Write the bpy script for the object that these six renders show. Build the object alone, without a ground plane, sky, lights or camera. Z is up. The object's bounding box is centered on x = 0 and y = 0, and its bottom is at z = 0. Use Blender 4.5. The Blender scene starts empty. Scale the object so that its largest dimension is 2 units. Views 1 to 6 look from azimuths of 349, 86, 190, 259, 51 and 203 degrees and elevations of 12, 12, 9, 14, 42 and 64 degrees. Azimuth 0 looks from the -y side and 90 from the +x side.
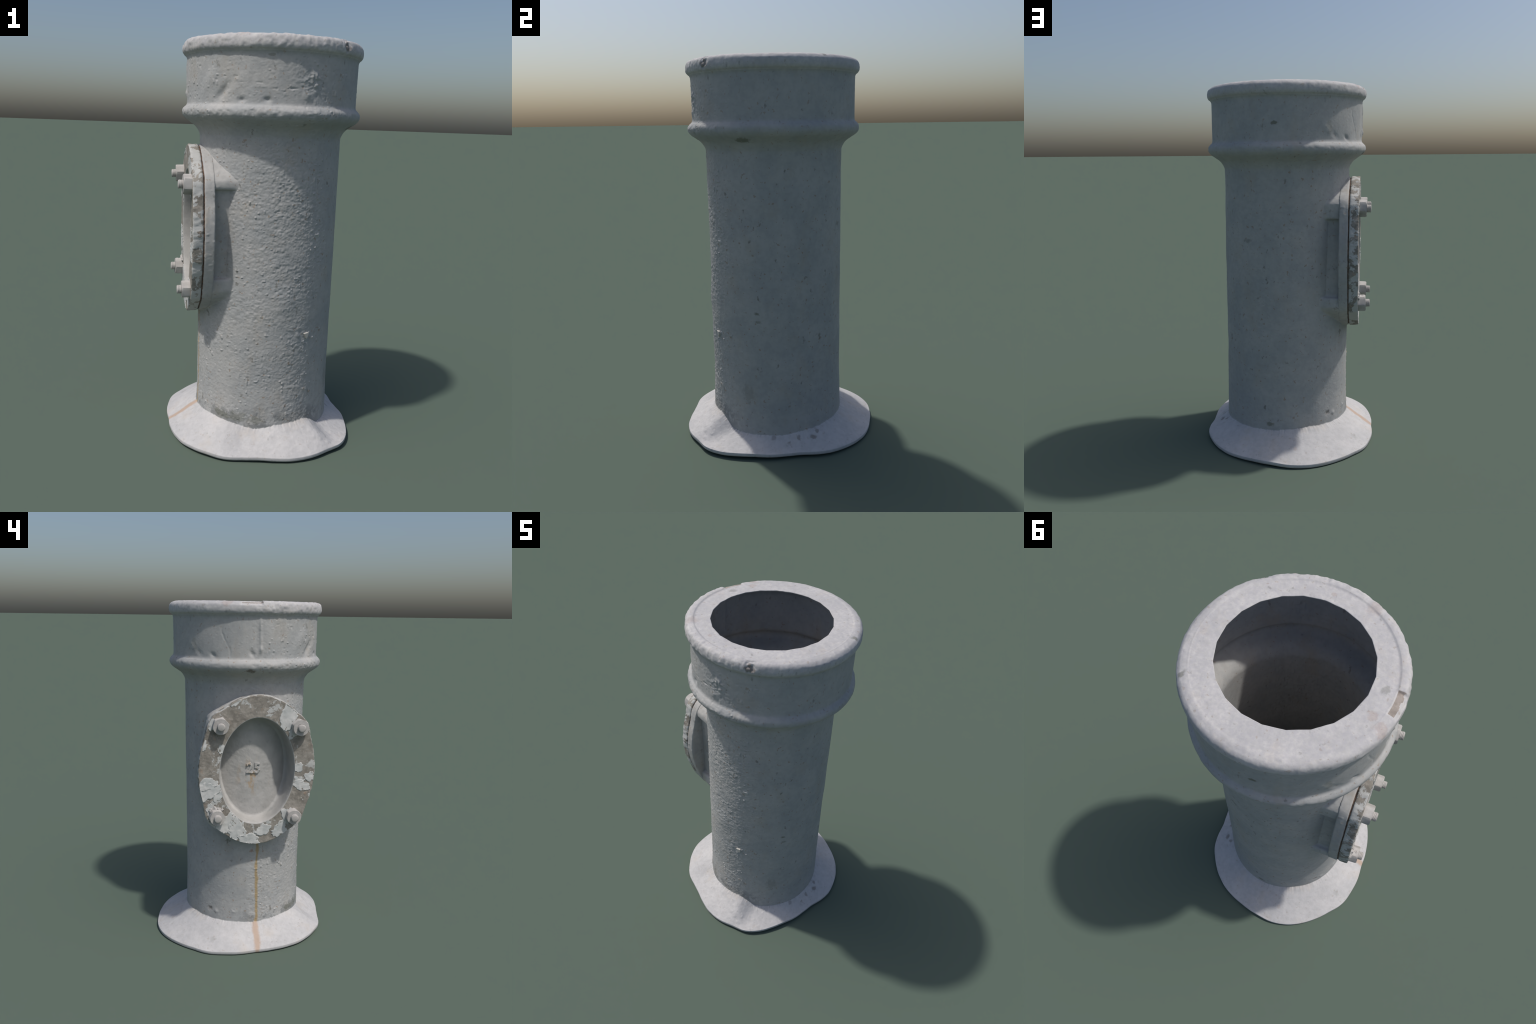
"""Weathered cast-iron pipe stub: flared skirt, shaft, socket collar with rim and bead,
and a bolted oval inspection cover on the -x side."""
import math
import bpy
import bmesh
import numpy as np
from mathutils import Matrix, Vector

RNG = np.random.default_rng(7)
TAU = 2 * math.pi


# ------------------------------------------------------------------ helpers
def link(obj):
    bpy.context.scene.collection.objects.link(obj)
    return obj


def axis_at(z):
    """Centre line of the pipe: it leans a hair."""
    return 0.0315 - 0.0019 * z, -0.0217 - 0.0053 * z


def smooth(a, b, x):
    t = np.clip((x - a) / (b - a), 0, 1)
    return t * t * (3 - 2 * t)


def _hash(i, j, k, seed):
    h = (i.astype(np.int64) * 374761393 + j.astype(np.int64) * 668265263
         + k.astype(np.int64) * 2147483647 + seed * 974711) & 0xFFFFFFFF
    h = ((h ^ (h >> 13)) * 1274126177) & 0xFFFFFFFF
    h = ((h ^ (h >> 16)) * 2246822519) & 0xFFFFFFFF
    return ((h ^ (h >> 15)) & 0xFFFF) / 32767.5 - 1.0


def noise(x, y, z, seed=0):
    """Smooth value noise, -1..1."""
    xi, yi, zi = np.floor(x), np.floor(y), np.floor(z)
    fx, fy, fz = x - xi, y - yi, z - zi
    ux, uy, uz = [f * f * f * (f * (f * 6 - 15) + 10) for f in (fx, fy, fz)]
    xi, yi, zi = [c.astype(np.int64) for c in (xi, yi, zi)]
    out = 0
    for a in (0, 1):
        for b in (0, 1):
            for c in (0, 1):
                w = (ux if a else 1 - ux) * (uy if b else 1 - uy) * (uz if c else 1 - uz)
                out = out + w * _hash(xi + a, yi + b, zi + c, seed)
    return out


def fbm(x, y, z, f, octaves=3, seed=0, zs=1.0):
    s, a, t = 0, 1.0, 0
    for o in range(octaves):
        s = s + a * noise(x * f + 3.7 * o, y * f + 1.3 * o, z * f * zs + 5.1 * o, seed + o)
        t += a
        f *= 2.03
        a *= 0.55
    return s / t * 1.5


def periodic(deg, table):
    """Smooth periodic interpolation of evenly spaced control values (Catmull-Rom)."""
    v = np.array(table)
    n = len(v)
    u = (np.asarray(deg) % 360) / 360 * n
    i = np.floor(u).astype(int)
    f = u - i
    p0, p1, p2, p3 = [v[(i + k) % n] for k in (-1, 0, 1, 2)]
    return p1 + 0.5 * f * (p2 - p0 + f * (2 * p0 - 5 * p1 + 4 * p2 - p3 + f * (3 * (p1 - p2) + p3 - p0)))


def spline(points, step):
    """Resample a hand-placed profile as a Catmull-Rom curve with a given spacing."""
    P = np.array(points, float)
    P = np.vstack([2 * P[0] - P[1], P, 2 * P[-1] - P[-2]])
    out = []
    for i in range(1, len(P) - 2):
        m = max(1, int(round(np.linalg.norm(P[i + 1] - P[i]) / step)))
        for k in range(m):
            f = k / m
            p0, p1, p2, p3 = P[i - 1:i + 3]
            # chord-scaled tangents keep long straight spans from overshooting
            d = np.linalg.norm(p2 - p1)
            t1 = (p2 - p0) / (np.linalg.norm(p2 - p0) + 1e-9) * d
            t2 = (p3 - p1) / (np.linalg.norm(p3 - p1) + 1e-9) * d
            out.append((2 * f**3 - 3 * f**2 + 1) * p1 + (f**3 - 2 * f**2 + f) * t1
                       + (-2 * f**3 + 3 * f**2) * p2 + (f**3 - f**2) * t2)
    out.append(P[-2])
    return np.array(out)


def ang(a, b):
    """Signed difference of two angles in degrees."""
    return (a - b + 180) % 360 - 180


def grid_faces(rows, cols, wrap=True):
    i = np.arange(rows - 1)[:, None]
    j = np.arange(cols if wrap else cols - 1)[None, :]
    j2 = (j + 1) % cols
    return np.stack([i * cols + j, i * cols + j2, (i + 1) * cols + j2, (i + 1) * cols + j], -1)


def mesh_from(name, verts, faces, mat, smooth_shade=True):
    me = bpy.data.meshes.new(name)
    verts = np.asarray(verts, dtype=np.float32).reshape(-1, 3)
    faces = np.asarray(faces)
    if faces.dtype != object:
        faces = faces.reshape(-1, faces.shape[-1])
        k = faces.shape[1]
        me.vertices.add(len(verts))
        me.vertices.foreach_set("co", verts.ravel())
        me.loops.add(faces.size)
        me.loops.foreach_set("vertex_index", faces.ravel().astype(np.int32))
        me.polygons.add(len(faces))
        me.polygons.foreach_set("loop_start", np.arange(0, faces.size, k, dtype=np.int32))
        me.update(calc_edges=True)
        me.validate()
    if mat:
        me.materials.append(mat)
    me.polygons.foreach_set("use_smooth", np.full(len(me.polygons), smooth_shade))
    return me


# ------------------------------------------------------------------ materials
class Nodes:
    def __init__(self, name):
        self.mat = bpy.data.materials.new(name)
        self.mat.use_nodes = True
        self.t = self.mat.node_tree
        self.t.nodes.clear()
        self.out = self.n("ShaderNodeOutputMaterial")
        self.bsdf = self.n("ShaderNodeBsdfPrincipled")
        self.t.links.new(self.bsdf.outputs[0], self.out.inputs[0])
        self.co = self.n("ShaderNodeTexCoord").outputs["Object"]

    def n(self, kind):
        return self.t.nodes.new(kind)

    def put(self, socket, v):
        if isinstance(v, bpy.types.NodeSocket):
            self.t.links.new(v, socket)
        elif isinstance(v, (tuple, list)) and len(v) == 3 and len(socket.default_value) == 4:
            socket.default_value = (*v, 1)
        else:
            socket.default_value = v

    def math(self, op, a, b=0.0, c=0.0):
        m = self.n("ShaderNodeMath")
        m.operation = op
        for s, v in zip(m.inputs, (a, b, c)):
            self.put(s, v)
        return m.outputs[0]

    def scaled(self, sx, sy, sz, loc=(0, 0, 0)):
        m = self.n("ShaderNodeMapping")
        self.put(m.inputs["Vector"], self.co)
        m.inputs["Scale"].default_value = (sx, sy, sz)
        m.inputs["Location"].default_value = loc
        return m.outputs[0]

    def noise(self, scale, detail=4, rough=0.55, vec=None, distort=0.0):
        m = self.n("ShaderNodeTexNoise")
        self.put(m.inputs["Vector"], vec if vec is not None else self.co)
        m.inputs["Scale"].default_value = scale
        m.inputs["Detail"].default_value = detail
        m.inputs["Roughness"].default_value = rough
        m.inputs["Distortion"].default_value = distort
        return m.outputs[0]

    def range(self, v, a, b, lo=0.0, hi=1.0):
        m = self.n("ShaderNodeMapRange")
        m.interpolation_type = "SMOOTHSTEP"
        for s, x in zip(m.inputs, (v, a, b, lo, hi)):
            self.put(s, x)
        return m.outputs[0]

    def mix(self, f, a, b, mode="MIX"):
        m = self.n("ShaderNodeMix")
        m.data_type = "RGBA"
        m.blend_type = mode
        self.put(m.inputs[0], f)
        self.put(m.inputs[6], a)
        self.put(m.inputs[7], b)
        return m.outputs[2]

    def xyz(self):
        s = self.n("ShaderNodeSeparateXYZ")
        self.put(s.inputs[0], self.co)
        return s.outputs

    def finish(self, color, rough=0.7, bump=None, strength=0.2, distance=0.002, spec=0.3):
        self.put(self.bsdf.inputs["Base Color"], color)
        self.put(self.bsdf.inputs["Roughness"], rough)
        self.bsdf.inputs["Specular IOR Level"].default_value = spec
        if bump is not None:
            b = self.n("ShaderNodeBump")
            b.inputs["Strength"].default_value = strength
            b.inputs["Distance"].default_value = distance
            self.put(b.inputs["Height"], bump)
            self.t.links.new(b.outputs[0], self.bsdf.inputs["Normal"])
        return self.mat


def painted(name, light, dark, tan=0.35, specks=0.5, rust_line=None, grime=False, speckle=0.0, rough=0.72, spots=()):
    """Old oil paint: cloudy greys, tan bloom, dark flecks, optional rust run."""
    g = Nodes(name)
    cloud = g.range(g.noise(6, 6, 0.65), 0.36, 0.64)
    col = g.mix(cloud, dark, light)
    mid = g.noise(38, 4, 0.6)
    col = g.mix(g.range(mid, 0.36, 0.68, 0.0, 0.2), col, tuple(0.6 * c for c in dark))
    warm = g.range(g.noise(9, 5, 0.65, g.scaled(1, 1, 0.6, (3, 1, 2))), 0.52, 0.72, 0, tan)
    col = g.mix(warm, col, (light[0] * 0.92, light[1] * 0.83, light[2] * 0.72))
    if speckle:
        s = g.noise(62, 3, 0.6)
        col = g.mix(g.range(s, 0.35, 0.65, 0, speckle), col, (light[0] * 0.72, light[1] * 0.72, light[2] * 0.8))
    fl = g.noise(26, 3, 0.6, g.scaled(1, 1, 0.7, (7, 2, 4)))
    col = g.mix(g.range(fl, 0.65, 0.74, 0, specks), col, (0.13, 0.125, 0.105))
    fl2 = g.noise(55, 2, 0.5, g.scaled(1, 1, 1, (1, 5, 9)))
    col = g.mix(g.range(fl2, 0.645, 0.73, 0, specks), col, (0.27, 0.2, 0.14))
    x, y, z = g.xyz()
    if grime:
        gn = g.noise(17, 4, 0.65)
        low = g.math("SUBTRACT", 0.3, z)
        m = g.range(g.math("MULTIPLY_ADD", low, 0.5, gn), 0.545, 0.64, 0, 0.6)
        m = g.math("MULTIPLY", m, g.range(g.math("MULTIPLY_ADD", x, 0.5, y), 0.0, -0.25))
        m = g.math("MULTIPLY", m, g.range(z, 0.24, 0.15))
        col = g.mix(m, col, (0.15, 0.16, 0.16))
    if rust_line:
        y0, bend, width, tint, amount = rust_line
        wob = g.math("MULTIPLY_ADD", g.math("SUBTRACT", g.noise(11, 3), 0.5), 0.03, y)
        wob = g.math("MULTIPLY_ADD", g.math("ADD", x, 0.325), bend, wob)
        d = g.math("ABSOLUTE", g.math("SUBTRACT", wob, y0))
        w = g.math("MULTIPLY", g.range(g.noise(16, 3), 0.3, 0.7, 0.75, 1.35), width)
        m = g.range(g.math("DIVIDE", d, w), 1.35, 0.35, 0, amount)
        m = g.math("MULTIPLY", m, g.range(x, -0.2, -0.26))
        m = g.math("MULTIPLY", m, g.range(z, 0.72, 0.66))
        col = g.mix(m, col, tint)
    for (sx, sy, sz), (wide, tall), tint, amount in spots:
        wobble = g.math("MULTIPLY_ADD", g.math("SUBTRACT", g.noise(45, 3, 0.6), 0.5), 2.6, 0.0)
        hor = g.math("ADD", g.math("POWER", g.math("DIVIDE", g.math("SUBTRACT", x, sx), wide), 2.0), g.math("POWER", g.math("DIVIDE", g.math("SUBTRACT", y, sy), wide), 2.0))
        d = g.math("SQRT", g.math("ADD", hor, g.math("POWER", g.math("DIVIDE", g.math("SUBTRACT", z, sz), tall), 2.0)))
        col = g.mix(g.range(g.math("ADD", d, wobble), 1.35, 0.55, 0, amount), col, tint)
    grain = g.math("MULTIPLY_ADD", g.noise(420, 2), 0.5, g.noise(120, 4))
    return g.finish(col, rough, grain, 0.22, 0.0025)


def bare_iron(name="bare_iron", clean=0.575):
    """Cover ring where the paint has gone: brown-grey iron with a ghost of primer."""
    g = Nodes(name)
    col = g.mix(g.range(g.noise(14, 5, 0.6), 0.3, 0.7), (0.17, 0.156, 0.135), (0.285, 0.265, 0.235))
    col = g.mix(g.range(g.noise(45, 4, 0.6), 0.45, 0.75, 0, 0.6), col, (0.38, 0.35, 0.31))
    col = g.mix(g.range(g.noise(23, 4, 0.65, g.scaled(1, 1, 1, (4, 4, 1))), 0.6, 0.72, 0, 0.7), col, (0.34, 0.25, 0.19))
    col = g.mix(g.range(g.noise(12, 5, 0.7, g.scaled(1, 1, 1, (9, 2, 6)), 0.3), clean, clean + 0.035, 0, 0.88), col, (0.47, 0.475, 0.465))
    return g.finish(col, 0.75, g.math("ADD", g.noise(90, 4), g.noise(300, 2)), 0.3, 0.003)


def plain(name, a, b, scale=30, rough=0.75, strength=0.25):
    g = Nodes(name)
    col = g.mix(g.range(g.noise(scale, 4, 0.6), 0.3, 0.7), a, b)
    return g.finish(col, rough, g.noise(scale * 8, 3), strength, 0.002)


def dish_paint():
    """Recessed floor of the cover: grey paint, ochre weeps around the figures."""
    g = Nodes("dish_paint")
    x, y, z = g.xyz()
    col = g.mix(g.range(g.noise(12, 5, 0.6), 0.3, 0.7), (0.345, 0.34, 0.327), (0.42, 0.41, 0.397))
    dy = g.math("MULTIPLY", g.math("ADD", y, 0.03), 9.0)
    dz = g.math("MULTIPLY", g.math("SUBTRACT", z, 1.03), 8.0)
    near = g.range(g.math("SQRT", g.math("ADD", g.math("MULTIPLY", dy, dy), g.math("MULTIPLY", dz, dz))), 1.1, 0.2)
    spots = g.range(g.noise(24, 3, 0.6, g.scaled(1, 1, 0.45)), 0.53, 0.64)
    col = g.mix(g.math("MULTIPLY", g.math("MULTIPLY", near, spots), 0.85), col, (0.40, 0.28, 0.16))
    col = g.mix(g.range(g.noise(20, 4, 0.6, g.scaled(1, 1, 1, (5, 3, 8))), 0.62, 0.72, 0, 0.4), col, (0.24, 0.25, 0.25))
    return g.finish(col, 0.7, g.math("ADD", g.noise(60, 4), g.noise(300, 2)), 0.3, 0.003)


BROWN, OLIVE, PINK = (0.14, 0.115, 0.095), (0.15, 0.155, 0.125), (0.3, 0.2, 0.16)


def on_wall(az, z, r):
    ax, ay = axis_at(z)
    return ax + r * math.cos(math.radians(az)), ay + r * math.sin(math.radians(az)), z


SHAFT_SPOTS = [(on_wall(az, z, .356), (w, h), c, k) for az, z, w, h, c, k in (
    (179.6, .580, .009, .009, PINK, .8), (179.8, .515, .008, .007, PINK, .7), (138.3, .190, .02, .012, BROWN, .6), (83, .150, .022, .012, OLIVE, .7),
    (-20.6, .743, .016, .009, OLIVE, .8), (-20, .70, .018, .008, OLIVE, .5), (62, 1.17, .022, .012, OLIVE, .45), (-120, .16, .05, .025, OLIVE, .5),
    (-30, .30, .03, .05, OLIVE, .3), (-135, .155, .04, .02, OLIVE, .6), (-105, .15, .035, .02, OLIVE, .5))]
COLLAR_SPOTS = [(on_wall(az, z, r), (w, h), c, k) for az, z, r, w, h, c, k in (
    (175, 1.634, .42, .032, .010, BROWN, .85), (-171, 1.63, .41, .02, .008, BROWN, .6), (-26, 1.606, .40, .035, .012, OLIVE, .8), (89.7, 1.787, .424, .022, .008, OLIVE, .85),
    (-80, 1.615, .40, .012, .008, OLIVE, .5), (-102, 1.905, .424, .018, .006, OLIVE, .5), (130, 1.77, .424, .02, .03, OLIVE, .35))]
SKIRT_SPOTS = [((0.03 + r * math.cos(math.radians(az)), -0.022 + r * math.sin(math.radians(az)), z), (w, .03), c, k) for az, r, z, w, c, k in (
    (23, .40, .08, .016, BROWN, .6), (4, .41, .075, .018, BROWN, .55), (28, .383, .09, .010, BROWN, .5), (12, .385, .09, .012, BROWN, .5), (-8, .37, .085, .014, BROWN, .4),
    (104, .47, .05, .012, PINK, .25), (150, .48, .05, .016, OLIVE, .2))]
RIM_SPOTS = [(on_wall(az, z, r), (w, h), c, k) for az, z, r, w, h, c, k in (
    (-52, 1.965, .446, .022, .02, BROWN, .7), (29, 1.985, .42, .014, .02, OLIVE, .6), (162, 1.995, .37, .02, .01, PINK, .3), (158, 1.985, .425, .03, .02, PINK, .3),
    (-179, 1.995, .36, .018, .01, OLIVE, .4), (-95, 1.995, .36, .012, .01, PINK, .3), (-120, 1.99, .41, .03, .02, PINK, .25))]
SHAFT_LIGHT, SHAFT_DARK = (0.412, 0.408, 0.40), (0.355, 0.362, 0.364)
M_SHAFT = painted("shaft_paint", SHAFT_LIGHT, SHAFT_DARK, grime=True, specks=0.65,
                  rust_line=(-0.053, 0.0, 0.0095, (0.36, 0.26, 0.125), 0.85), spots=SHAFT_SPOTS)
M_COLLAR = painted("collar_paint", SHAFT_LIGHT, SHAFT_DARK, spots=COLLAR_SPOTS)
M_BORE = painted("bore_paint", SHAFT_LIGHT, SHAFT_DARK, tan=0.6)
M_RIM = painted("rim_paint", (0.52, 0.508, 0.50), (0.45, 0.443, 0.443), specks=0.35, speckle=0.4, spots=RIM_SPOTS)
M_SKIRT = painted("skirt_paint", (0.505, 0.495, 0.495), (0.45, 0.445, 0.45), tan=0.35, specks=0.25,
                  rust_line=(-0.05, 0.09, 0.017, (0.42, 0.30, 0.22), 0.8), spots=SKIRT_SPOTS)
M_SADDLE = painted("saddle_paint", (0.44, 0.43, 0.415), (0.35, 0.352, 0.35), tan=0.6)
M_IRON = bare_iron()
M_EDGE = bare_iron("edge_paint", 0.46)
M_DISH = dish_paint()
M_FLAKE = plain("flake_paint", (0.43, 0.445, 0.44), (0.56, 0.555, 0.54), 16)
M_BOLT = plain("bolt_paint", (0.36, 0.345, 0.33), (0.46, 0.445, 0.43), 22)
M_RUST = plain("gasket_rust", (0.05, 0.04, 0.033), (0.16, 0.1, 0.07), 60)
M_NOTCH = plain("notch_grime", (0.24, 0.21, 0.185), (0.34, 0.3, 0.27), 40)
M_CHIP = plain("chip_paint", (0.45, 0.43, 0.39), (0.5, 0.48, 0.44), 60)


# ------------------------------------------------------------------ thing
pipe = link(bpy.data.objects.new("cast_iron_pipe", None))
pipe["label"] = "weathered grey painted cast iron pipe with bolted oval cover"
pipe["category"] = "drain pipe"


def part(name, me, parent=pipe):
    o = link(bpy.data.objects.new(name, me))
    o.parent = parent
    return o


# ------------------------------------------------------------------ cover frame
COVER = np.array([-0.342, -0.037, 1.075])          # centre of the cover's back plane
_n = Vector((-1, -0.019, 0.0)).normalized()
_up = Vector((0.0, -0.035, 1.0))
_up = (_up - _up.dot(_n) * _n).normalized()
_side = _n.cross(_up) * -1.0                       # towards +y
if _side.y < 0:
    _side = -_side
A_, B_, N_ = np.array(_side), np.array(_up), np.array(_n)


def cover_pt(a, b, d):
    a, b, d = np.broadcast_arrays(a, b, d)
    return COVER + a[..., None] * A_ + b[..., None] * B_ + d[..., None] * N_


BOLTS = [(0.2195, 0.2585), (-0.2255, 0.2555), (0.2235, -0.2585), (-0.2175, -0.2585)]
RING_HALF = (0.331, 0.429)
DISH_HALF = (0.213, 0.304)


def cover_outline(phi):
    """Polar radius of the oval plate with a boss swelling out at each bolt."""
    c, s = np.cos(phi), np.sin(phi)
    r = 1 / np.sqrt((c / RING_HALF[0])**2 + (s / RING_HALF[1])**2)
    for (a, b), rb in zip(BOLTS, (0.072, 0.064, 0.068, 0.063)):
        along = a * c + b * s
        off2 = a * a + b * b - along**2
        k = along + np.sqrt(np.maximum(rb * rb - off2, 0))
        k = np.where((off2 < rb * rb) & (along > 0), k, 0)
        r = np.where(k > r, k, r)
    return r


def smooth_outline(n):
    phi = np.arange(n) * TAU / n
    r = cover_outline(phi)
    h = n // 18
    w = np.exp(-0.5 * (np.arange(-h, h + 1) / (n / 60))**2)
    w /= w.sum()
    r2 = sum(w[k + h] * np.roll(r, k) for k in range(-h, h + 1))
    return phi, r2


# ------------------------------------------------------------------ pipe shell
COLS = 880
DEG = np.arange(COLS) * 360 / COLS
TH = np.radians(DEG)

# lip of the skirt: distance from the pipe's axis every 10 degrees, from +x counter-clockwise
LIP_R = [.450, .447, .471, .494, .505, .517, .525, .529, .535, .547, .563, .568, .565, .557, .552, .553, .538, .524,
         .512, .517, .524, .534, .533, .530, .525, .505, .497, .507, .519, .526, .524, .534, .519, .494, .472, .461]
LIP_Z = [.030, .030, .030, .029, .026, .024, .022, .024, .026, .026, .022, .020, .020, .020, .020, .020, .020, .020,
         .021, .024, .025, .027, .029, .029, .026, .026, .028, .026, .026, .029, .031, .033, .031, .033, .034, .032]
# height where skirt and shaft meet, every 15 degrees
JOIN_Z = [.088, .100, .104, .110, .113, .116, .121, .127, .133, .131, .129, .127, .124, .128, .134, .129, .121, .108,
          .125, .131, .134, .083, .081, .083]

lip_r = periodic(DEG, LIP_R) - 0.003 + 0.0012 * noise(np.cos(TH) * 9, np.sin(TH) * 9, TH * 0, 3)
lip_z = periodic(DEG, LIP_Z)
join_z = periodic(DEG, JOIN_Z)
join_rag = 0.0025 * noise(np.cos(TH) * 18, np.sin(TH) * 18, TH * 0, 5) + 0.0022 * noise(np.cos(TH) * 50, np.sin(TH) * 50, TH * 0, 6)
JOIN_R = 0.3575

# profile of shaft, socket and rim: (radius, height)
PROFILE = [(.3575, .12), (.3540, .30), (.3530, .60), (.3545, 1.0), (.3555, 1.35), (.3565, 1.53), (.359, 1.557), (.378, 1.589),
           (.408, 1.612), (.431, 1.628), (.4430, 1.643), (.4465, 1.658), (.4440, 1.672), (.4355, 1.684),
           (.4265, 1.693), (.4236, 1.706), (.4232, 1.80), (.4240, 1.895), (.4252, 1.913), (.4310, 1.925), (.4410, 1.934), (.4460, 1.945),
           (.4465, 1.962), (.4420, 1.979), (.4310, 1.9900), (.4170, 1.9945)]
STEP = 0.00285
prof = spline(PROFILE, STEP)
top = [(.4060, 1.9960), (.4025, 1.9955), (.3990, 1.9945), (.3960, 1.9938), (.3930, 1.9935)]
ring = spline([(.392, 1.9935), (.350, 1.9950), (.306, 1.9945)], STEP)
SKIRT_ROWS = 76

R, Z, NR, NZ, KIND = [], [], [], [], []
# skirt rows: lip bottom, lip edge, then up to the join
for f, zz in ((-0.007, -0.019), (-0.003, -0.0185), (0.0, -0.014), (0.0005, -0.008), (0.0, -0.003)):
    R.append(lip_r + f)
    Z.append(lip_z + zz)
    NR.append(1.0); NZ.append(0.0); KIND.append(0)
# folds: (azimuth, half width, height)
hump = sum(h * np.exp(-(ang(DEG, az) / w)**2) for az, w, h in (
    (-61, 5, .010), (-50, 5, -.010), (-114, 5, -.011), (-126, 6, .008), (-90, 9, .003), (-4, 9, -.006), (40, 14, .003), (150, 18, .003)))
for i in range(SKIRT_ROWS):
    t = i / SKIRT_ROWS
    R.append(lip_r + (JOIN_R - lip_r) * t)
    Z.append(lip_z + (join_z - lip_z) * (t + 0.10 * t * (t - 1)) + hump * math.sin(math.pi * t)**0.8 + join_rag * t**9)
    NR.append(0.5); NZ.append(0.85); KIND.append(0)
# shaft rows: squeezed between the wavy join and the neck
tan = np.gradient(prof, axis=0)
tan /= np.linalg.norm(tan, axis=1)[:, None]
for (r, z), (tr, tz) in zip(prof, tan):
    w = max(0.0, 1 - (z - 0.12) / 0.25)
    R.append(np.full(COLS, r))
    Z.append(z + (join_z + join_rag - 0.12) * w * w)
    NR.append(tz); NZ.append(-tr)
    KIND.append(1 if z < 1.553 else 2 if z < 1.924 else 3)
for r, z in top:
    R.append(np.full(COLS, r)); Z.append(np.full(COLS, z)); NR.append(0.0); NZ.append(1.0); KIND.append(3)
SIDES = 22
a0 = np.radians(7.0)
local = (TH - a0) % (TAU / SIDES) - math.pi / SIDES
hole = 0.3085 * math.cos(math.pi / SIDES) / np.cos(local)
for r, z in ring:
    f = (r - 0.306) / (0.392 - 0.306)
    R.append(hole + (0.392 - hole) * f)
    Z.append(np.full(COLS, z)); NR.append(0.0); NZ.append(1.0); KIND.append(3)
R, Z = np.array(R), np.array(Z)
NR, NZ, KIND = np.array(NR)[:, None], np.array(NZ)[:, None], np.array(KIND)
OUT_ROWS = len(R)

cx, cy = axis_at(Z)
cy = cy - 0.012 * ((KIND == 3)[:, None] & (NZ > 0.9)) * (1 - smooth(0.306, 0.392, R))   # the hole sits off centre
X, Y = cx + R * np.cos(TH), cy + R * np.sin(TH)
D2 = np.broadcast_to(DEG, R.shape)
S = 0.42 * np.radians(1.0)                          # metres of arc per degree on the collar


def blob(az, z, wa, wz, h, lean=0.0, rad=0.4):
    """Soft bump (or dent, h < 0) at an azimuth and height on the wall."""
    da = ang(D2, az) * math.radians(rad)
    dz = Z - z
    da = da - lean * dz
    return h * np.exp(-(da / wa)**2 - (dz / wz)**2)


shaft = smooth(0.12, 0.16, Z) * (1 - smooth(1.5, 1.56, Z))
wall = (KIND[:, None] == 1) | (KIND[:, None] == 2)
dd = np.where(D2 > 170, D2 - 360, D2)               # -190 .. 170
rough_side = 0.22 + 0.78 * smooth(-188, -180, dd) * (1 - smooth(-62, -30, dd))
fine = fbm(X, Y, Z, 52, 3, 11, 1.5)
nod = np.maximum(0, noise(X * 75, Y * 75, Z * 95, 21) - 0.62) * np.maximum(0, noise(X * 9, Y * 9, Z * 9, 23) + 0.55)
pits = np.maximum(0, noise(X * 60, Y * 60, Z * 80, 31) - 0.66)
big = fbm(X, Y, Z, 5.5, 2, 41)

disp = np.zeros_like(R)
patchy = 0.55 + 0.45 * noise(X * 7, Y * 7, Z * 7, 45)
grit = noise(X * 120, Y * 120, Z * 150, 47)
body = (KIND == 1)[:, None] * rough_side * (0.0019 * patchy * fine + 0.0006 * grit + 0.012 * nod - 0.005 * pits) + (KIND == 1)[:, None] * 0.0018 * big
collar = (KIND == 2)[:, None] * rough_side * (0.0006 * patchy * fine + 0.00035 * grit + 0.010 * nod - 0.006 * pits) + (KIND == 2)[:, None] * 0.0014 * big
disp += body * smooth(0.115, 0.14, Z) + collar
disp += (KIND == 1)[:, None] * (blob(-87, 0.76, 0.08, 0.07, 0.004) + blob(188, 0.40, .10, .16, -.003))
# thick paint lumps on bead and rim
bead = np.exp(-((Z - 1.662) / 0.02)**2) * wall
rimz = smooth(1.915, 1.94, Z) * (R > 0.41)
lump = fbm(X, Y, Z, 38, 2, 51)
disp += (bead * 0.0030 + rimz * 0.0026) * lump * (0.25 + 0.75 * rough_side)
# collar dents, weld seam, crack, crusty patch
for az, z, wa, wz, h, lean in ((-133, 1.745, .025, .040, -.011, 0.7), (-143, 1.80, .04, .06, .0055, 0.5), (-121, 1.79, .025, .05, .002, 0.6),
                               (-119.6, 1.712, .017, .011, -.008, 0), (-103.8, 1.715, .016, .011, -.008, 0),
                               (146.8, 1.712, .015, .014, -.006, -.5), (135, 1.722, .02, .02, -.0025, -.6), (129, 1.75, .02, .03, .002, -.6),
                               (-177.8, 1.745, .009, .018, .009, 0), (176, 1.722, .014, .018, -.007, -.3),
                               (-178.2, 1.86, .007, .045, .005, 0), (-178, 1.79, .007, .03, .004, 0), (-172, 1.82, .03, .09, .004, 0),
                               (-181, 1.80, .01, .06, -.002, 0), (-88.6, 1.767, .02, .0035, -.004, 0),
                               (-79.4, 1.738, .018, .018, .005, 0), (-76.4, 1.815, .009, .017, .006, 0)):
    disp += (KIND == 2)[:, None] * blob(az, z, wa, wz, h, lean, 0.424)
line = np.abs(ang(D2, 157 + 3.2 * np.sin((Z - 1.78) * -26)) * S + 0.004 * noise(X * 40, Y * 40, Z * 60, 61))
disp -= (KIND == 2)[:, None] * 0.0022 * (0.6 + 0.6 * noise(X * 30, Y * 30, Z * 30, 63)) * np.exp(-(line / 0.006)**2) * smooth(1.70, 1.72, Z) * (1 - smooth(1.84, 1.88, Z))
crust = blob(-77, 1.80, .05, .055, 1.0, 0, .424) * (KIND == 2)[:, None]
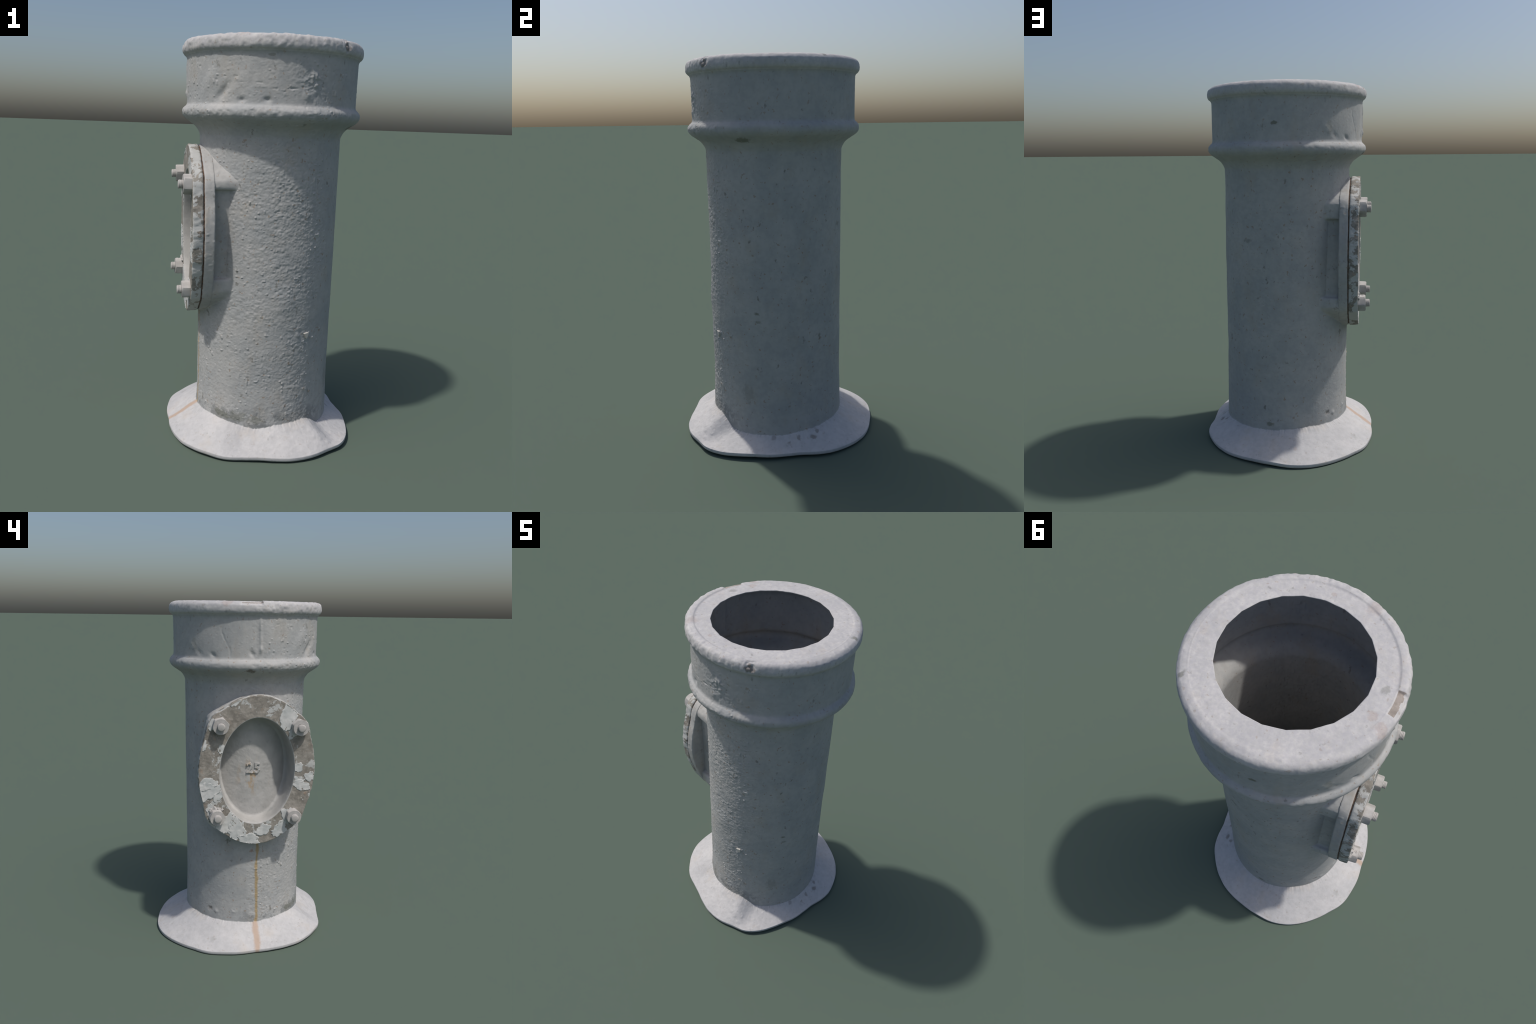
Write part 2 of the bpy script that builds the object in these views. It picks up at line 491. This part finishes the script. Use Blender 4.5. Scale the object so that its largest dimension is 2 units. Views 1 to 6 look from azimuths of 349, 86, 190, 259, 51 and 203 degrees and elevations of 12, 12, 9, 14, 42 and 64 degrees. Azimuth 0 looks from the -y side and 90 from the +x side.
disp += crust * (0.010 * np.maximum(0, noise(X * 55, Y * 55, Z * 55, 71) - 0.1) + 0.003 * fine)
# chipped place on the rim
chip = np.exp(-(ang(D2, -52) / 3.2)**2) * smooth(1.925, 1.945, Z) * (R > 0.425)
disp -= chip * (0.009 * np.maximum(0, noise(X * 70, Y * 70, Z * 70, 81) + 0.1) + 0.003)
# rough flakes at the foot of the shaft, warm lumps
for az, z, wa, wz, h in ((138, .187, .017, .012, -.004), (145, .178, .012, .012, .004), (163, .192, .016, .014, .0035), (163, .197, .009, .008, -.003),
                         (-64, .30, .01, .007, .003)):
    disp += (KIND == 1)[:, None] * blob(az, z, wa, wz, h, 0, .357)
# skirt: trowelled mortar
skirt = (KIND == 0)[:, None]
t_s = np.clip((lip_r - R) / (lip_r - JOIN_R), 0, 1)
disp += skirt * (0.0016 * fbm(X, Y, Z, 9, 2, 91) + 0.0009 * fbm(X, Y, Z, 55, 2, 95) * (0.35 + 0.65 * rough_side)
                 + 0.005 * np.maximum(0, noise(X * 60, Y * 60, Z * 60, 97) - .45) * np.exp(-(ang(D2, -52) / 16)**2)) * smooth(0.0, 0.06, t_s)
for az, rr, w, h in ((23, .40, .014, -.004), (4, .405, .010, -.003), (28, .385, .010, -.003), (15, .39, .008, -.003), (-6, .43, .008, .003)):
    px, py = 0.03 + rr * math.cos(math.radians(az)), -0.022 + rr * math.sin(math.radians(az))
    disp += skirt * h * np.exp(-((X - px)**2 + (Y - py)**2) / w**2)
# top face: grainy, raised lip with one missing length (the notch)
topface = ((KIND == 3)[:, None]) & (NZ > 0.9)
disp += topface * 0.0008 * fbm(X, Y, Z, 45, 3, 101)
lip = smooth(0.398, 0.404, R) * (KIND == 3)[:, None] * smooth(1.97, 1.985, Z)
high = smooth(-160, -154, ang(D2, 0)) * (1 - smooth(-35, -10, ang(D2, 0))) + smooth(20, 60, ang(D2, 0)) * (1 - smooth(155, 157, ang(D2, 0))) * 0.5
high = high + (ang(D2, 0) < -150) * smooth(-178, -176.5, ang(D2, 0)) * (1 - smooth(-160, -154, ang(D2, 0)))
high = np.clip(high, 0, 1)
dZ = lip * (0.0045 * high - 0.003)
notch = smooth(166.5, 168.5, D2) * (1 - smooth(182.5, 183.5, D2))
dZ -= lip * 0.006 * notch
tilt = (0.0030 * np.sin(TH) + 0.0015 * np.cos(TH)) * smooth(1.96, 1.99, Z) * (1 - smooth(.395, .44, R))

X = X + disp * NR * np.cos(TH)
Y = Y + disp * NR * np.sin(TH)
Z = Z + disp * NZ + dZ + tilt
Z += (2.0 - Z.max()) * smooth(1.93, 1.985, Z)
Z -= Z.min() * (1 - smooth(0.0, 0.1, Z))

# bore: a thin wall, so the bore follows the outside
WALL = 0.005
IN = []
for i in range(OUT_ROWS - 1, 4, -1):
    k = KIND[i]
    if (k in (1, 2) and i % 3) or (k == 0 and i % 5) or (k == 3 and i % 4 and i != OUT_ROWS - 1):
        continue
    nr, nz = float(NR[i, 0]), float(NZ[i, 0])
    IN.append((R[i] + disp[i] * nr - WALL * nr, Z[i] - WALL * nz))
iR = np.array([a for a, b in IN])
iZ = np.maximum(np.array([b for a, b in IN]), 0.0006)
icx, icy = axis_at(iZ)
icy = icy - 0.012 * (iZ > 1.98) * (1 - smooth(0.306, 0.392, iR))
iX, iY = icx + iR * np.cos(TH), icy + iR * np.sin(TH)

verts = np.concatenate([np.stack([X, Y, Z], -1), np.stack([iX, iY, iZ], -1)])
rows = len(verts)
allv = verts.reshape(-1, 3)
allf = grid_faces(rows, COLS)
last = (rows - 1) * COLS + np.arange(COLS)
first = np.arange(COLS)
closing = np.stack([last, np.roll(last, -1), np.roll(first, -1), first], -1)[None]
allf = np.concatenate([allf, closing])
row_kind = np.concatenate([KIND[1:], [4], np.full(rows - OUT_ROWS - 1, 4), [4]])
# boundaries between parts run along rows, so a face row belongs to the kind of its upper row
face_kind = np.broadcast_to(row_kind[:, None], allf.shape[:2]).copy()
# opening behind the inspection cover
rel = allv[allf[:, :, 0].ravel()] - COVER
ra, rb = rel @ A_, rel @ B_
inside = (ra / 0.218)**2 + (rb / 0.31)**2 < 1
inside &= (rel @ N_) > -0.12
face_kind[inside.reshape(face_kind.shape)] = -1
# stretch of rim top without paint
fx = allf[:, :, 0]
deg_f = np.broadcast_to(DEG, fx.shape)
r_f = np.hypot(allv[fx][..., 0] - 0.0268, allv[fx][..., 1] + 0.0325)
bare = (face_kind == 3) & (deg_f > 168) & (deg_f < 183) & (r_f > 0.403) & (allv[fx][..., 2] > 1.982)

# whole-body normals so the parts show no seams
tmp = mesh_from("whole", allv, allf.reshape(-1, 4), None)
vn = np.zeros(len(tmp.vertices) * 3, dtype=np.float32)
tmp.vertices.foreach_get("normal", vn)
vn = vn.reshape(-1, 3)
bpy.data.meshes.remove(tmp)
for kind, name, mat in ((0, "base_skirt", M_SKIRT), (1, "pipe_shaft", M_SHAFT), (2, "socket_collar", M_COLLAR),
                        (3, "rim", M_RIM), (4, "pipe_bore", M_BORE)):
    sel = (face_kind == kind).ravel()
    fs = allf.reshape(-1, 4)[sel]
    used, inv = np.unique(fs, return_inverse=True)
    me = mesh_from(name, allv[used], inv.reshape(fs.shape), mat)
    if kind == 3:
        me.materials.append(M_NOTCH)
        me.polygons.foreach_set("material_index", bare.ravel()[sel].astype(np.int32))
    me.normals_split_custom_set_from_vertices(vn[used].tolist())
    part(name, me)


# ------------------------------------------------------------------ saddle (boss cast on the shaft)
def prism(name, pts_back, pts_front):
    n = len(pts_back)
    bm = bmesh.new()
    b = [bm.verts.new(p) for p in pts_back]
    f = [bm.verts.new(p) for p in pts_front]
    bm.faces.new(b)
    bm.faces.new(f[::-1])
    for i in range(n):
        bm.faces.new((b[i], f[i], f[(i + 1) % n], b[(i + 1) % n]))
    bmesh.ops.recalc_face_normals(bm, faces=bm.faces)
    me = bpy.data.meshes.new(name)
    bm.to_mesh(me)
    bm.free()
    return link(bpy.data.objects.new(name, me))


def applied(obj):
    dg = bpy.context.evaluated_depsgraph_get()
    dg.update()
    me = bpy.data.meshes.new_from_object(obj.evaluated_get(dg))
    return me


phi, outl = smooth_outline(240)
ca, cb = np.cos(phi), np.sin(phi)
FRONT = 0.006                                        # flange face, measured from the cover's back plane inward


def oval(ha, hb, d0, d1, n=120):
    t = np.arange(n) * TAU / n
    return prism("oval", cover_pt(ha * np.cos(t), hb * np.sin(t), np.full(n, d0)), cover_pt(ha * np.cos(t), hb * np.sin(t), np.full(n, d1)))


def slab(ka, kb, d0, d1):
    return prism("slab", cover_pt(outl * ka * ca, outl * kb * cb, np.full(240, d0)), cover_pt(outl * ka * ca, outl * kb * cb, np.full(240, d1)))


def box(a0, a1, b0, b1, d0, d1):
    q = [(a0, b0), (a1, b0), (a1, b1), (a0, b1)]
    return prism("cutter", [cover_pt(a, b, np.float64(d0)) for a, b in q], [cover_pt(a, b, np.float64(d1)) for a, b in q])


# sleeve of the shaft under the saddle so that the fillets grow out of it
arc = np.radians(np.linspace(92, 268, 70))


def sleeve(z):
    ax, ay = axis_at(z)
    return [(ax + 0.352 * math.cos(a), ay + 0.352 * math.sin(a), z) for a in arc] + \
           [(ax + 0.27 * math.cos(a), ay + 0.27 * math.sin(a), z) for a in arc[::-1]]


def cast(base, steps, voxel, soften):
    """Boolean chain, voxel remesh and softening: a sand-cast lump."""
    for op, other in steps:
        m = base.modifiers.new(op, "BOOLEAN")
        m.operation, m.object, m.solver = op, other, "EXACT"
    m = base.modifiers.new("voxels", "REMESH")
    m.mode, m.voxel_size = "VOXEL", voxel
    m = base.modifiers.new("soften", "SMOOTH")
    m.factor, m.iterations = 0.5, soften
    me = applied(base)
    for o in [base] + [o for _, o in steps]:
        bpy.data.objects.remove(o, do_unlink=True)
    return me


def finish_cast(me, seed, trim):
    n = len(me.vertices)
    co = np.zeros(n * 3, dtype=np.float32)
    me.vertices.foreach_get("co", co)
    co = co.reshape(-1, 3).astype(float)
    nv = np.zeros(n * 3, dtype=np.float32)
    me.vertices.foreach_get("normal", nv)
    nv = nv.reshape(-1, 3)
    x, y, z = co.T
    ax, ay = axis_at(z)
    away = np.hypot(x - ax, y - ay) - 0.354
    amt = (0.0014 * fbm(x, y, z, 20, 3, seed) + 0.004 * np.maximum(0, noise(x * 60, y * 60, z * 60, seed + 9) - .5)) * smooth(0.004, 0.03, away)
    co += nv * amt[:, None]
    me.vertices.foreach_set("co", co.astype(np.float32).ravel())
    rel = co - COVER
    hollow = (rel @ N_ > -0.03) & ((rel @ A_ / 0.245)**2 + (rel @ B_ / 0.345)**2 < 1) if trim else np.zeros(n, bool)
    bm = bmesh.new()
    bm.from_mesh(me)
    bm.verts.ensure_lookup_table()
    kill = [bm.verts[i] for i in np.nonzero((away < -0.0014) | hollow)[0]]
    bmesh.ops.delete(bm, geom=kill, context="VERTS")
    bm.to_mesh(me)
    bm.free()
    me.materials.clear()
    me.materials.append(M_SADDLE)
    me.polygons.foreach_set("use_smooth", np.ones(len(me.polygons), dtype=bool))
    return me


# webs above and below, an oval neck between them, pockets at the sides
web = cast(slab(0.995, 0.995, -0.30, -0.02),
           [("DIFFERENCE", box(0.10, 0.6, -0.226, 0.198, -0.5, 0.1)), ("DIFFERENCE", box(-0.6, -0.10, -0.198, 0.236, -0.5, 0.1)),
            ("DIFFERENCE", box(0.276, 0.6, -0.6, 0.6, -0.5, 0.1)), ("DIFFERENCE", box(-0.6, -0.276, -0.6, 0.6, -0.5, 0.1)),
            ("UNION", box(-0.250, 0.250, -0.28, 0.28, -0.29, -0.021)), ("UNION", prism("sleeve", sleeve(0.56), sleeve(1.56)))], 0.0048, 26)
saddle = part("saddle", finish_cast(web, 120, True))
flange = cast(slab(1.0, 1.003, -0.055, -FRONT), [("DIFFERENCE", oval(0.235, 0.325, -0.2, 0.1))], 0.004, 4)
part("flange", finish_cast(flange, 220, False), saddle)


# ------------------------------------------------------------------ inspection cover
PH = 720
phi, outl = smooth_outline(PH)
ca, cb = np.cos(phi), np.sin(phi)
dish = 1 / np.sqrt((ca / DISH_HALF[0])**2 + (cb / DISH_HALF[1])**2)
THICK, DEPTH = 0.0495, 0.08
FLOOR = THICK - DEPTH
inset = 0.020
floor_r = 1 / np.sqrt((ca / (DISH_HALF[0] - inset))**2 + (cb / (DISH_HALF[1] - inset))**2)


def floor_depth(a, b):
    """The floor of the dish carries on the curve of the pipe."""
    p = cover_pt(a, b, np.zeros_like(a))
    ax, ay = axis_at(p[..., 2])
    return (COVER[0] - a * 0.019) - (ax - np.sqrt(0.3355**2 - (p[..., 1] - ay)**2))


rowsR, rowsD = [], []
# dish: floor, coved foot, steep wall, rounded brink
for f in np.linspace(0.004, 0.955, 60):
    r = floor_r * f
    rowsR.append(r); rowsD.append(floor_depth(r * ca, r * cb))
for f, d in spline([(0.0, 0.0), (0.3, 0.03), (0.56, 0.15), (0.76, 0.5), (0.89, 0.88), (1.0, 0.992)], 0.05):
    base = floor_r * 0.96
    low = floor_depth(base * ca, base * cb)
    rowsR.append(base + (dish - base) * f); rowsD.append(low + (THICK - low) * d)
dish_rows = len(rowsR)
outer = outl + 0.0016 * noise(ca * 14, cb * 14, ca * 0, 140) + 0.0004 * noise(ca * 45, cb * 45, ca * 0, 141)
for f in np.linspace(0.03, 0.965, 42):
    rowsR.append(dish + (outer - dish) * f); rowsD.append(np.full(PH, THICK + 0.0003))
ring_rows = len(rowsR)
for dr, d in ((-.0022, THICK - .0004), (-.0008, THICK - .002), (0, THICK - .005), (0.0003, THICK - .013), (0, THICK - .022), (0, .017),
              (0, .009), (-.001, .004), (-.003, .001), (-.008, 0.0), (-.03, 0.0)):
    rowsR.append(outer + dr); rowsD.append(np.full(PH, d))
rr, dd = np.array(rowsR), np.array(rowsD)
a, b = rr * ca, rr * cb
ri = np.arange(len(rr))[:, None]
n1 = fbm(a, b, a * 0 + dd, 24, 3, 150)
n2 = fbm(a, b, a * 0 + dd, 70, 2, 155)
isr = (ri >= dish_rows)
dd = dd + np.where(isr & (ri < ring_rows), 0.0009 * n1 + 0.0006 * n2, 0) + np.where(~isr, 0.0010 * n1 + 0.0005 * n2, 0)
dd += np.where(~isr, -0.005 * np.exp(-((a - .03) / .05)**2 - ((b - .215) / .012)**2), 0)
edge = ri >= ring_rows
a = a + edge * ca * (0.0022 * n1 + 0.0014 * n2)
b = b + edge * cb * (0.0022 * n1 + 0.0014 * n2)
pv = cover_pt(a, b, dd)
pf = grid_faces(len(rr), PH)
pf = pf[:, :, ::-1]
side_lo = ring_rows + 1
cover_parts = ((slice(0, dish_rows), "dish", M_DISH), (slice(dish_rows, len(rr) - 1), "inspection_cover", M_IRON))
whole = mesh_from("whole_cover", pv.reshape(-1, 3), pf.reshape(-1, 4), None)
cn = np.zeros(len(whole.vertices) * 3, dtype=np.float32)
whole.vertices.foreach_get("normal", cn)
cn = cn.reshape(-1, 3)
bpy.data.meshes.remove(whole)
cover = None
for sl, name, mat in reversed(cover_parts):
    fs = pf[sl].reshape(-1, 4)
    used, inv = np.unique(fs, return_inverse=True)
    me = mesh_from(name, pv.reshape(-1, 3)[used], inv.reshape(fs.shape), mat)
    me.normals_split_custom_set_from_vertices(cn[used].tolist())
    if cover is None:
        me.materials.append(M_EDGE)
        edge_faces = np.repeat(np.arange(len(rr) - 1)[sl] >= ring_rows, PH)
        me.polygons.foreach_set("material_index", edge_faces.astype(np.int32))
        cover = part("inspection_cover", me)
    else:
        part(name, me, cover)

# gasket: rusty dark seam between cover and saddle
gr = outl * 0.985 + 0.0015 * noise(ca * 30, cb * 30, ca * 0, 160)
gv = np.stack([cover_pt(gr * 0.78 * ca, gr * 0.78 * cb, np.full(PH, 0.0012)), cover_pt(gr * ca, gr * cb, np.full(PH, 0.0012)),
               cover_pt(gr * ca, gr * cb, np.full(PH, -0.009)), cover_pt(gr * 0.78 * ca, gr * 0.78 * cb, np.full(PH, -0.009))])
part("gasket", mesh_from("gasket", gv.reshape(-1, 3), grid_faces(4, PH).reshape(-1, 4), M_RUST, False), cover)


# paint still clinging to the iron ring: (clock angle from top, half width in degrees, radial centre, radial half width)
def flake(clock, half, rc, rh, seed, thick=0.0012):
    n, rings = 110, 9
    t = np.arange(n) * TAU / n
    wob = 1 + 0.42 * noise(np.cos(t) * 1.6 + seed, np.sin(t) * 1.6, t * 0, 170 + seed) \
        + 0.20 * noise(np.cos(t) * 3.5 + seed, np.sin(t) * 3.5, t * 0, 180 + seed) + 0.07 * noise(np.cos(t) * 9, np.sin(t) * 9 + seed, t * 0, 190 + seed)
    V = []
    for k in range(rings + 1):
        f = 1.0 if k == 0 else 1 - (k - 1) / (rings - 1) * 0.97
        ck = np.radians(clock + half * wob * f * np.sin(t))
        ph = math.pi / 2 - ck                        # seen from outside, +a lies to the left
        pr = np.clip(rc + rh * wob * f * np.cos(t), 0.015, 0.975)
        o = np.interp(ph % TAU, np.append(phi, TAU), np.append(outl, outl[0]))
        d_in = 1 / np.sqrt((np.cos(ph) / DISH_HALF[0])**2 + (np.sin(ph) / DISH_HALF[1])**2)
        r = d_in + (o - d_in) * pr
        aa, bb = r * np.cos(ph), r * np.sin(ph)
        rip = 0.0010 * noise(aa * 60, bb * 60, aa * 0, 200 + seed) + 0.0009 * fbm(aa, bb, aa * 0 + THICK, 24, 3, 150)
        V.append(cover_pt(aa, bb, (THICK - 0.003 if k == 0 else THICK + thick + (0.0006 if k == 1 else 0)) + rip))
    V = np.array(V)
    f = grid_faces(rings + 1, n).reshape(-1, 4)[:, ::-1]
    me = mesh_from("paint_flake", V.reshape(-1, 3), f, M_FLAKE)
    bm = bmesh.new()
    bm.from_mesh(me)
    bm.verts.ensure_lookup_table()
    bm.faces.new([bm.verts[rings * n + i] for i in range(n)]).smooth = True
    bmesh.ops.recalc_face_normals(bm, faces=bm.faces)
    bm.to_mesh(me)
    bm.free()
    part("paint_flake", me, cover)


for k, (cl, half, rc, rh) in enumerate([
        (-27, 8, .5, .62), (-41, 5, .25, .2),
        (-84, 6.5, .16, .22), (-96, 5, .8, .35), (-108, 6, .35, .55), (-101, 4, .25, .25),
        (-143, 7, .45, .45), (-158, 10, .72, .33), (-172, 7, .35, .25), (176, 9, .8, .3), (163, 8, .5, .6), (150, 9, .55, .55),
        (112, 8, .55, .5), (104, 6, .6, .42), (123, 5, .2, .25), (131, 5, .7, .22),
        (46, 5, .9, .16), (58, 6, .12, .16), (64, 5, .93, .12), (20, 4, .95, .1)]):
    flake(cl, half, rc, rh, k)


# ------------------------------------------------------------------ nuts and studs
def hex_nut():
    bm = bmesh.new()
    rad, h, ch = 0.0490, 0.042, 0.0055
    levels = [(0.0, rad * 1.0), (h - ch, rad), (h, rad - ch * 1.1), (h - 0.0005, 0.022)]
    loops = []
    for z, r in levels:
        n = 48
        L = []
        for i in range(n):
            t = TAU * i / n
            q = (t % (TAU / 6)) - TAU / 12
            hexr = rad * math.cos(TAU / 12) / math.cos(q)
            hexr = min(hexr, rad * 0.97)
            rr = hexr if z < h - ch * 0.5 else min(hexr, r)
            if r < 0.03:
                rr = r
            L.append(bm.verts.new((rr * math.cos(t), rr * math.sin(t), z)))
        loops.append(L)
    for A, B in zip(loops, loops[1:]):
        for i in range(len(A)):
            j = (i + 1) % len(A)
            bm.faces.new((A[i], A[j], B[j], B[i]))
    me = bpy.data.meshes.new("nut")
    bmesh.ops.recalc_face_normals(bm, faces=bm.faces)
    bm.to_mesh(me)
    bm.free()
    me.materials.append(M_BOLT)
    me.polygons.foreach_set("use_smooth", np.ones(len(me.polygons), dtype=bool))
    me.set_sharp_from_angle(angle=math.radians(28))
    return me


def threaded_stud():
    n, rows_ = 32, []
    z0, z1, pitch = -0.03, 0.0665, 0.0065
    for z in np.linspace(z0, z1 - 0.003, 90):
        rows_.append([(z, t) for t in np.arange(n) * TAU / n])
    V = []
    for row in rows_:
        for z, t in row:
            r = 0.0205 + 0.0011 * math.sin((z / pitch + t / TAU) * TAU)
            V.append((r * math.cos(t), r * math.sin(t), z))
    for r, z in ((0.0180, z1 - 0.001), (0.013, z1), (0.0005, z1 + 0.0006)):
        V += [(r * math.cos(t), r * math.sin(t), z) for t in np.arange(n) * TAU / n]
    return mesh_from("stud", V, grid_faces(93, n).reshape(-1, 4), M_BOLT)


nut_me, stud_me = hex_nut(), threaded_stud()
frame = Matrix((_side, -_up if False else _up, _n)).transposed()
if frame.determinant() < 0:
    frame = Matrix((-_side, _up, _n)).transposed()
for (ba, bb), turn, (tx, ty), grow in zip(BOLTS, (14, 40, 5, 22), ((.03, -.02), (-.02, .02), (-.03, .03), (.02, .0)), (1.0, 1.02, 0.96, 0.95)):
    nut = part("nut", nut_me, cover)
    base = Vector(cover_pt(np.float64(ba), np.float64(bb), np.float64(THICK - 0.002)))
    rot = frame.to_4x4() @ Matrix.Rotation(tx, 4, "X") @ Matrix.Rotation(ty, 4, "Y") @ Matrix.Rotation(math.radians(turn), 4, "Z")
    nut.matrix_world = Matrix.Translation(base) @ rot @ Matrix.Diagonal((grow, grow, 1.03, 1))
    stud = link(stud_me and bpy.data.objects.new("stud", stud_me))
    stud.parent = cover
    stud.matrix_world = Matrix.Translation(base) @ rot

# crust of old paint squeezed out beside one nut
def crumb(name, centre, size, seed, mat, parent):
    bm = bmesh.new()
    bmesh.ops.create_icosphere(bm, subdivisions=4, radius=1.0)
    for v in bm.verts:
        p = np.array(v.co)
        k = 1 + 0.38 * float(noise(*[np.array([c * 1.7 + seed]) for c in p], seed)[0]) + 0.15 * float(noise(*[np.array([c * 4.5 + seed]) for c in p], seed + 1)[0])
        v.co = Vector(centre) + Vector(p * np.array(size) * k)
    me = bpy.data.meshes.new(name)
    bm.to_mesh(me)
    bm.free()
    me.materials.append(mat)
    me.polygons.foreach_set("use_smooth", np.ones(len(me.polygons), dtype=bool))
    return part(name, me, parent)


for k, (da, db, s) in enumerate(((.03, .035, .013), (.012, .045, .014), (-.012, .042, .012), (-.03, .04, .008), (.0, .03, .015))):
    ba, bb = BOLTS[2]
    crumb("paint_crust", cover_pt(np.float64(ba + da), np.float64(bb + db), np.float64(THICK + 0.002 + (0.022 if k == 4 else 0))), (s * .7, s, s), 300 + k, M_BOLT, cover)

# ------------------------------------------------------------------ raised figures in the dish
cu = bpy.data.curves.new("figures", "FONT")
cu.body = "25"
cu.size = 0.083
cu.align_x, cu.align_y = "CENTER", "CENTER"
cu.extrude, cu.bevel_depth, cu.bevel_resolution = 0.004, 0.001, 1
cu.offset = 0.0016
txt = link(bpy.data.objects.new("figures_raw", cu))
m = txt.modifiers.new("voxels", "REMESH")
m.mode, m.voxel_size = "VOXEL", 0.0014
m = txt.modifiers.new("soften", "SMOOTH")
m.factor, m.iterations = 0.5, 6
me = applied(txt)
co = np.zeros(len(me.vertices) * 3, dtype=np.float32)
me.vertices.foreach_get("co", co)
co = co.reshape(-1, 3)
for ax_, seed in ((0, 400), (1, 410), (2, 420)):
    co[:, ax_] += (0.0022 * noise(co[:, 0] * 110, co[:, 1] * 110, co[:, 2] * 110, seed)).astype(np.float32)
me.vertices.foreach_set("co", co.ravel())
me.polygons.foreach_set("use_smooth", np.ones(len(me.polygons), dtype=bool))
bpy.data.objects.remove(txt, do_unlink=True)
me.materials.clear()
me.materials.append(M_DISH)
fig = part("raised_figures", me, cover)
text_frame = Matrix((-_side, _up, _n)).transposed().to_4x4()
at = cover_pt(np.float64(0.008), np.float64(-0.002), np.float64(FLOOR - 0.005))
mw = Matrix.Translation(Vector(at)) @ text_frame
me.transform(mw)

# pale triangular chip stuck to the shaft
az, zc = math.radians(-64.5), 0.587
ax, ay = axis_at(zc)
bm = bmesh.new()
pts = []
for du, dz in ((-.016, .014), (.013, .016), (.017, .005), (.006, -.019), (-.002, -.012)):
    pts.append((du, dz))
for depth in (0.350, 0.3625):
    for du, dz in pts:
        t = az + du / 0.355
        k = 1.0 if depth < 0.355 else 0.85
        t = az + du * k / 0.355
        bm.verts.new((ax + depth * math.cos(t), ay + depth * math.sin(t), zc + dz * k))
bm.verts.ensure_lookup_table()
n = len(pts)
bm.faces.new([bm.verts[n + i] for i in range(n)])
for i in range(n):
    j = (i + 1) % n
    bm.faces.new((bm.verts[i], bm.verts[j], bm.verts[n + j], bm.verts[n + i]))
bmesh.ops.recalc_face_normals(bm, faces=bm.faces)
me = bpy.data.meshes.new("stuck_chip")
bm.to_mesh(me)
bm.free()
me.materials.append(M_CHIP)
part("stuck_chip", me)
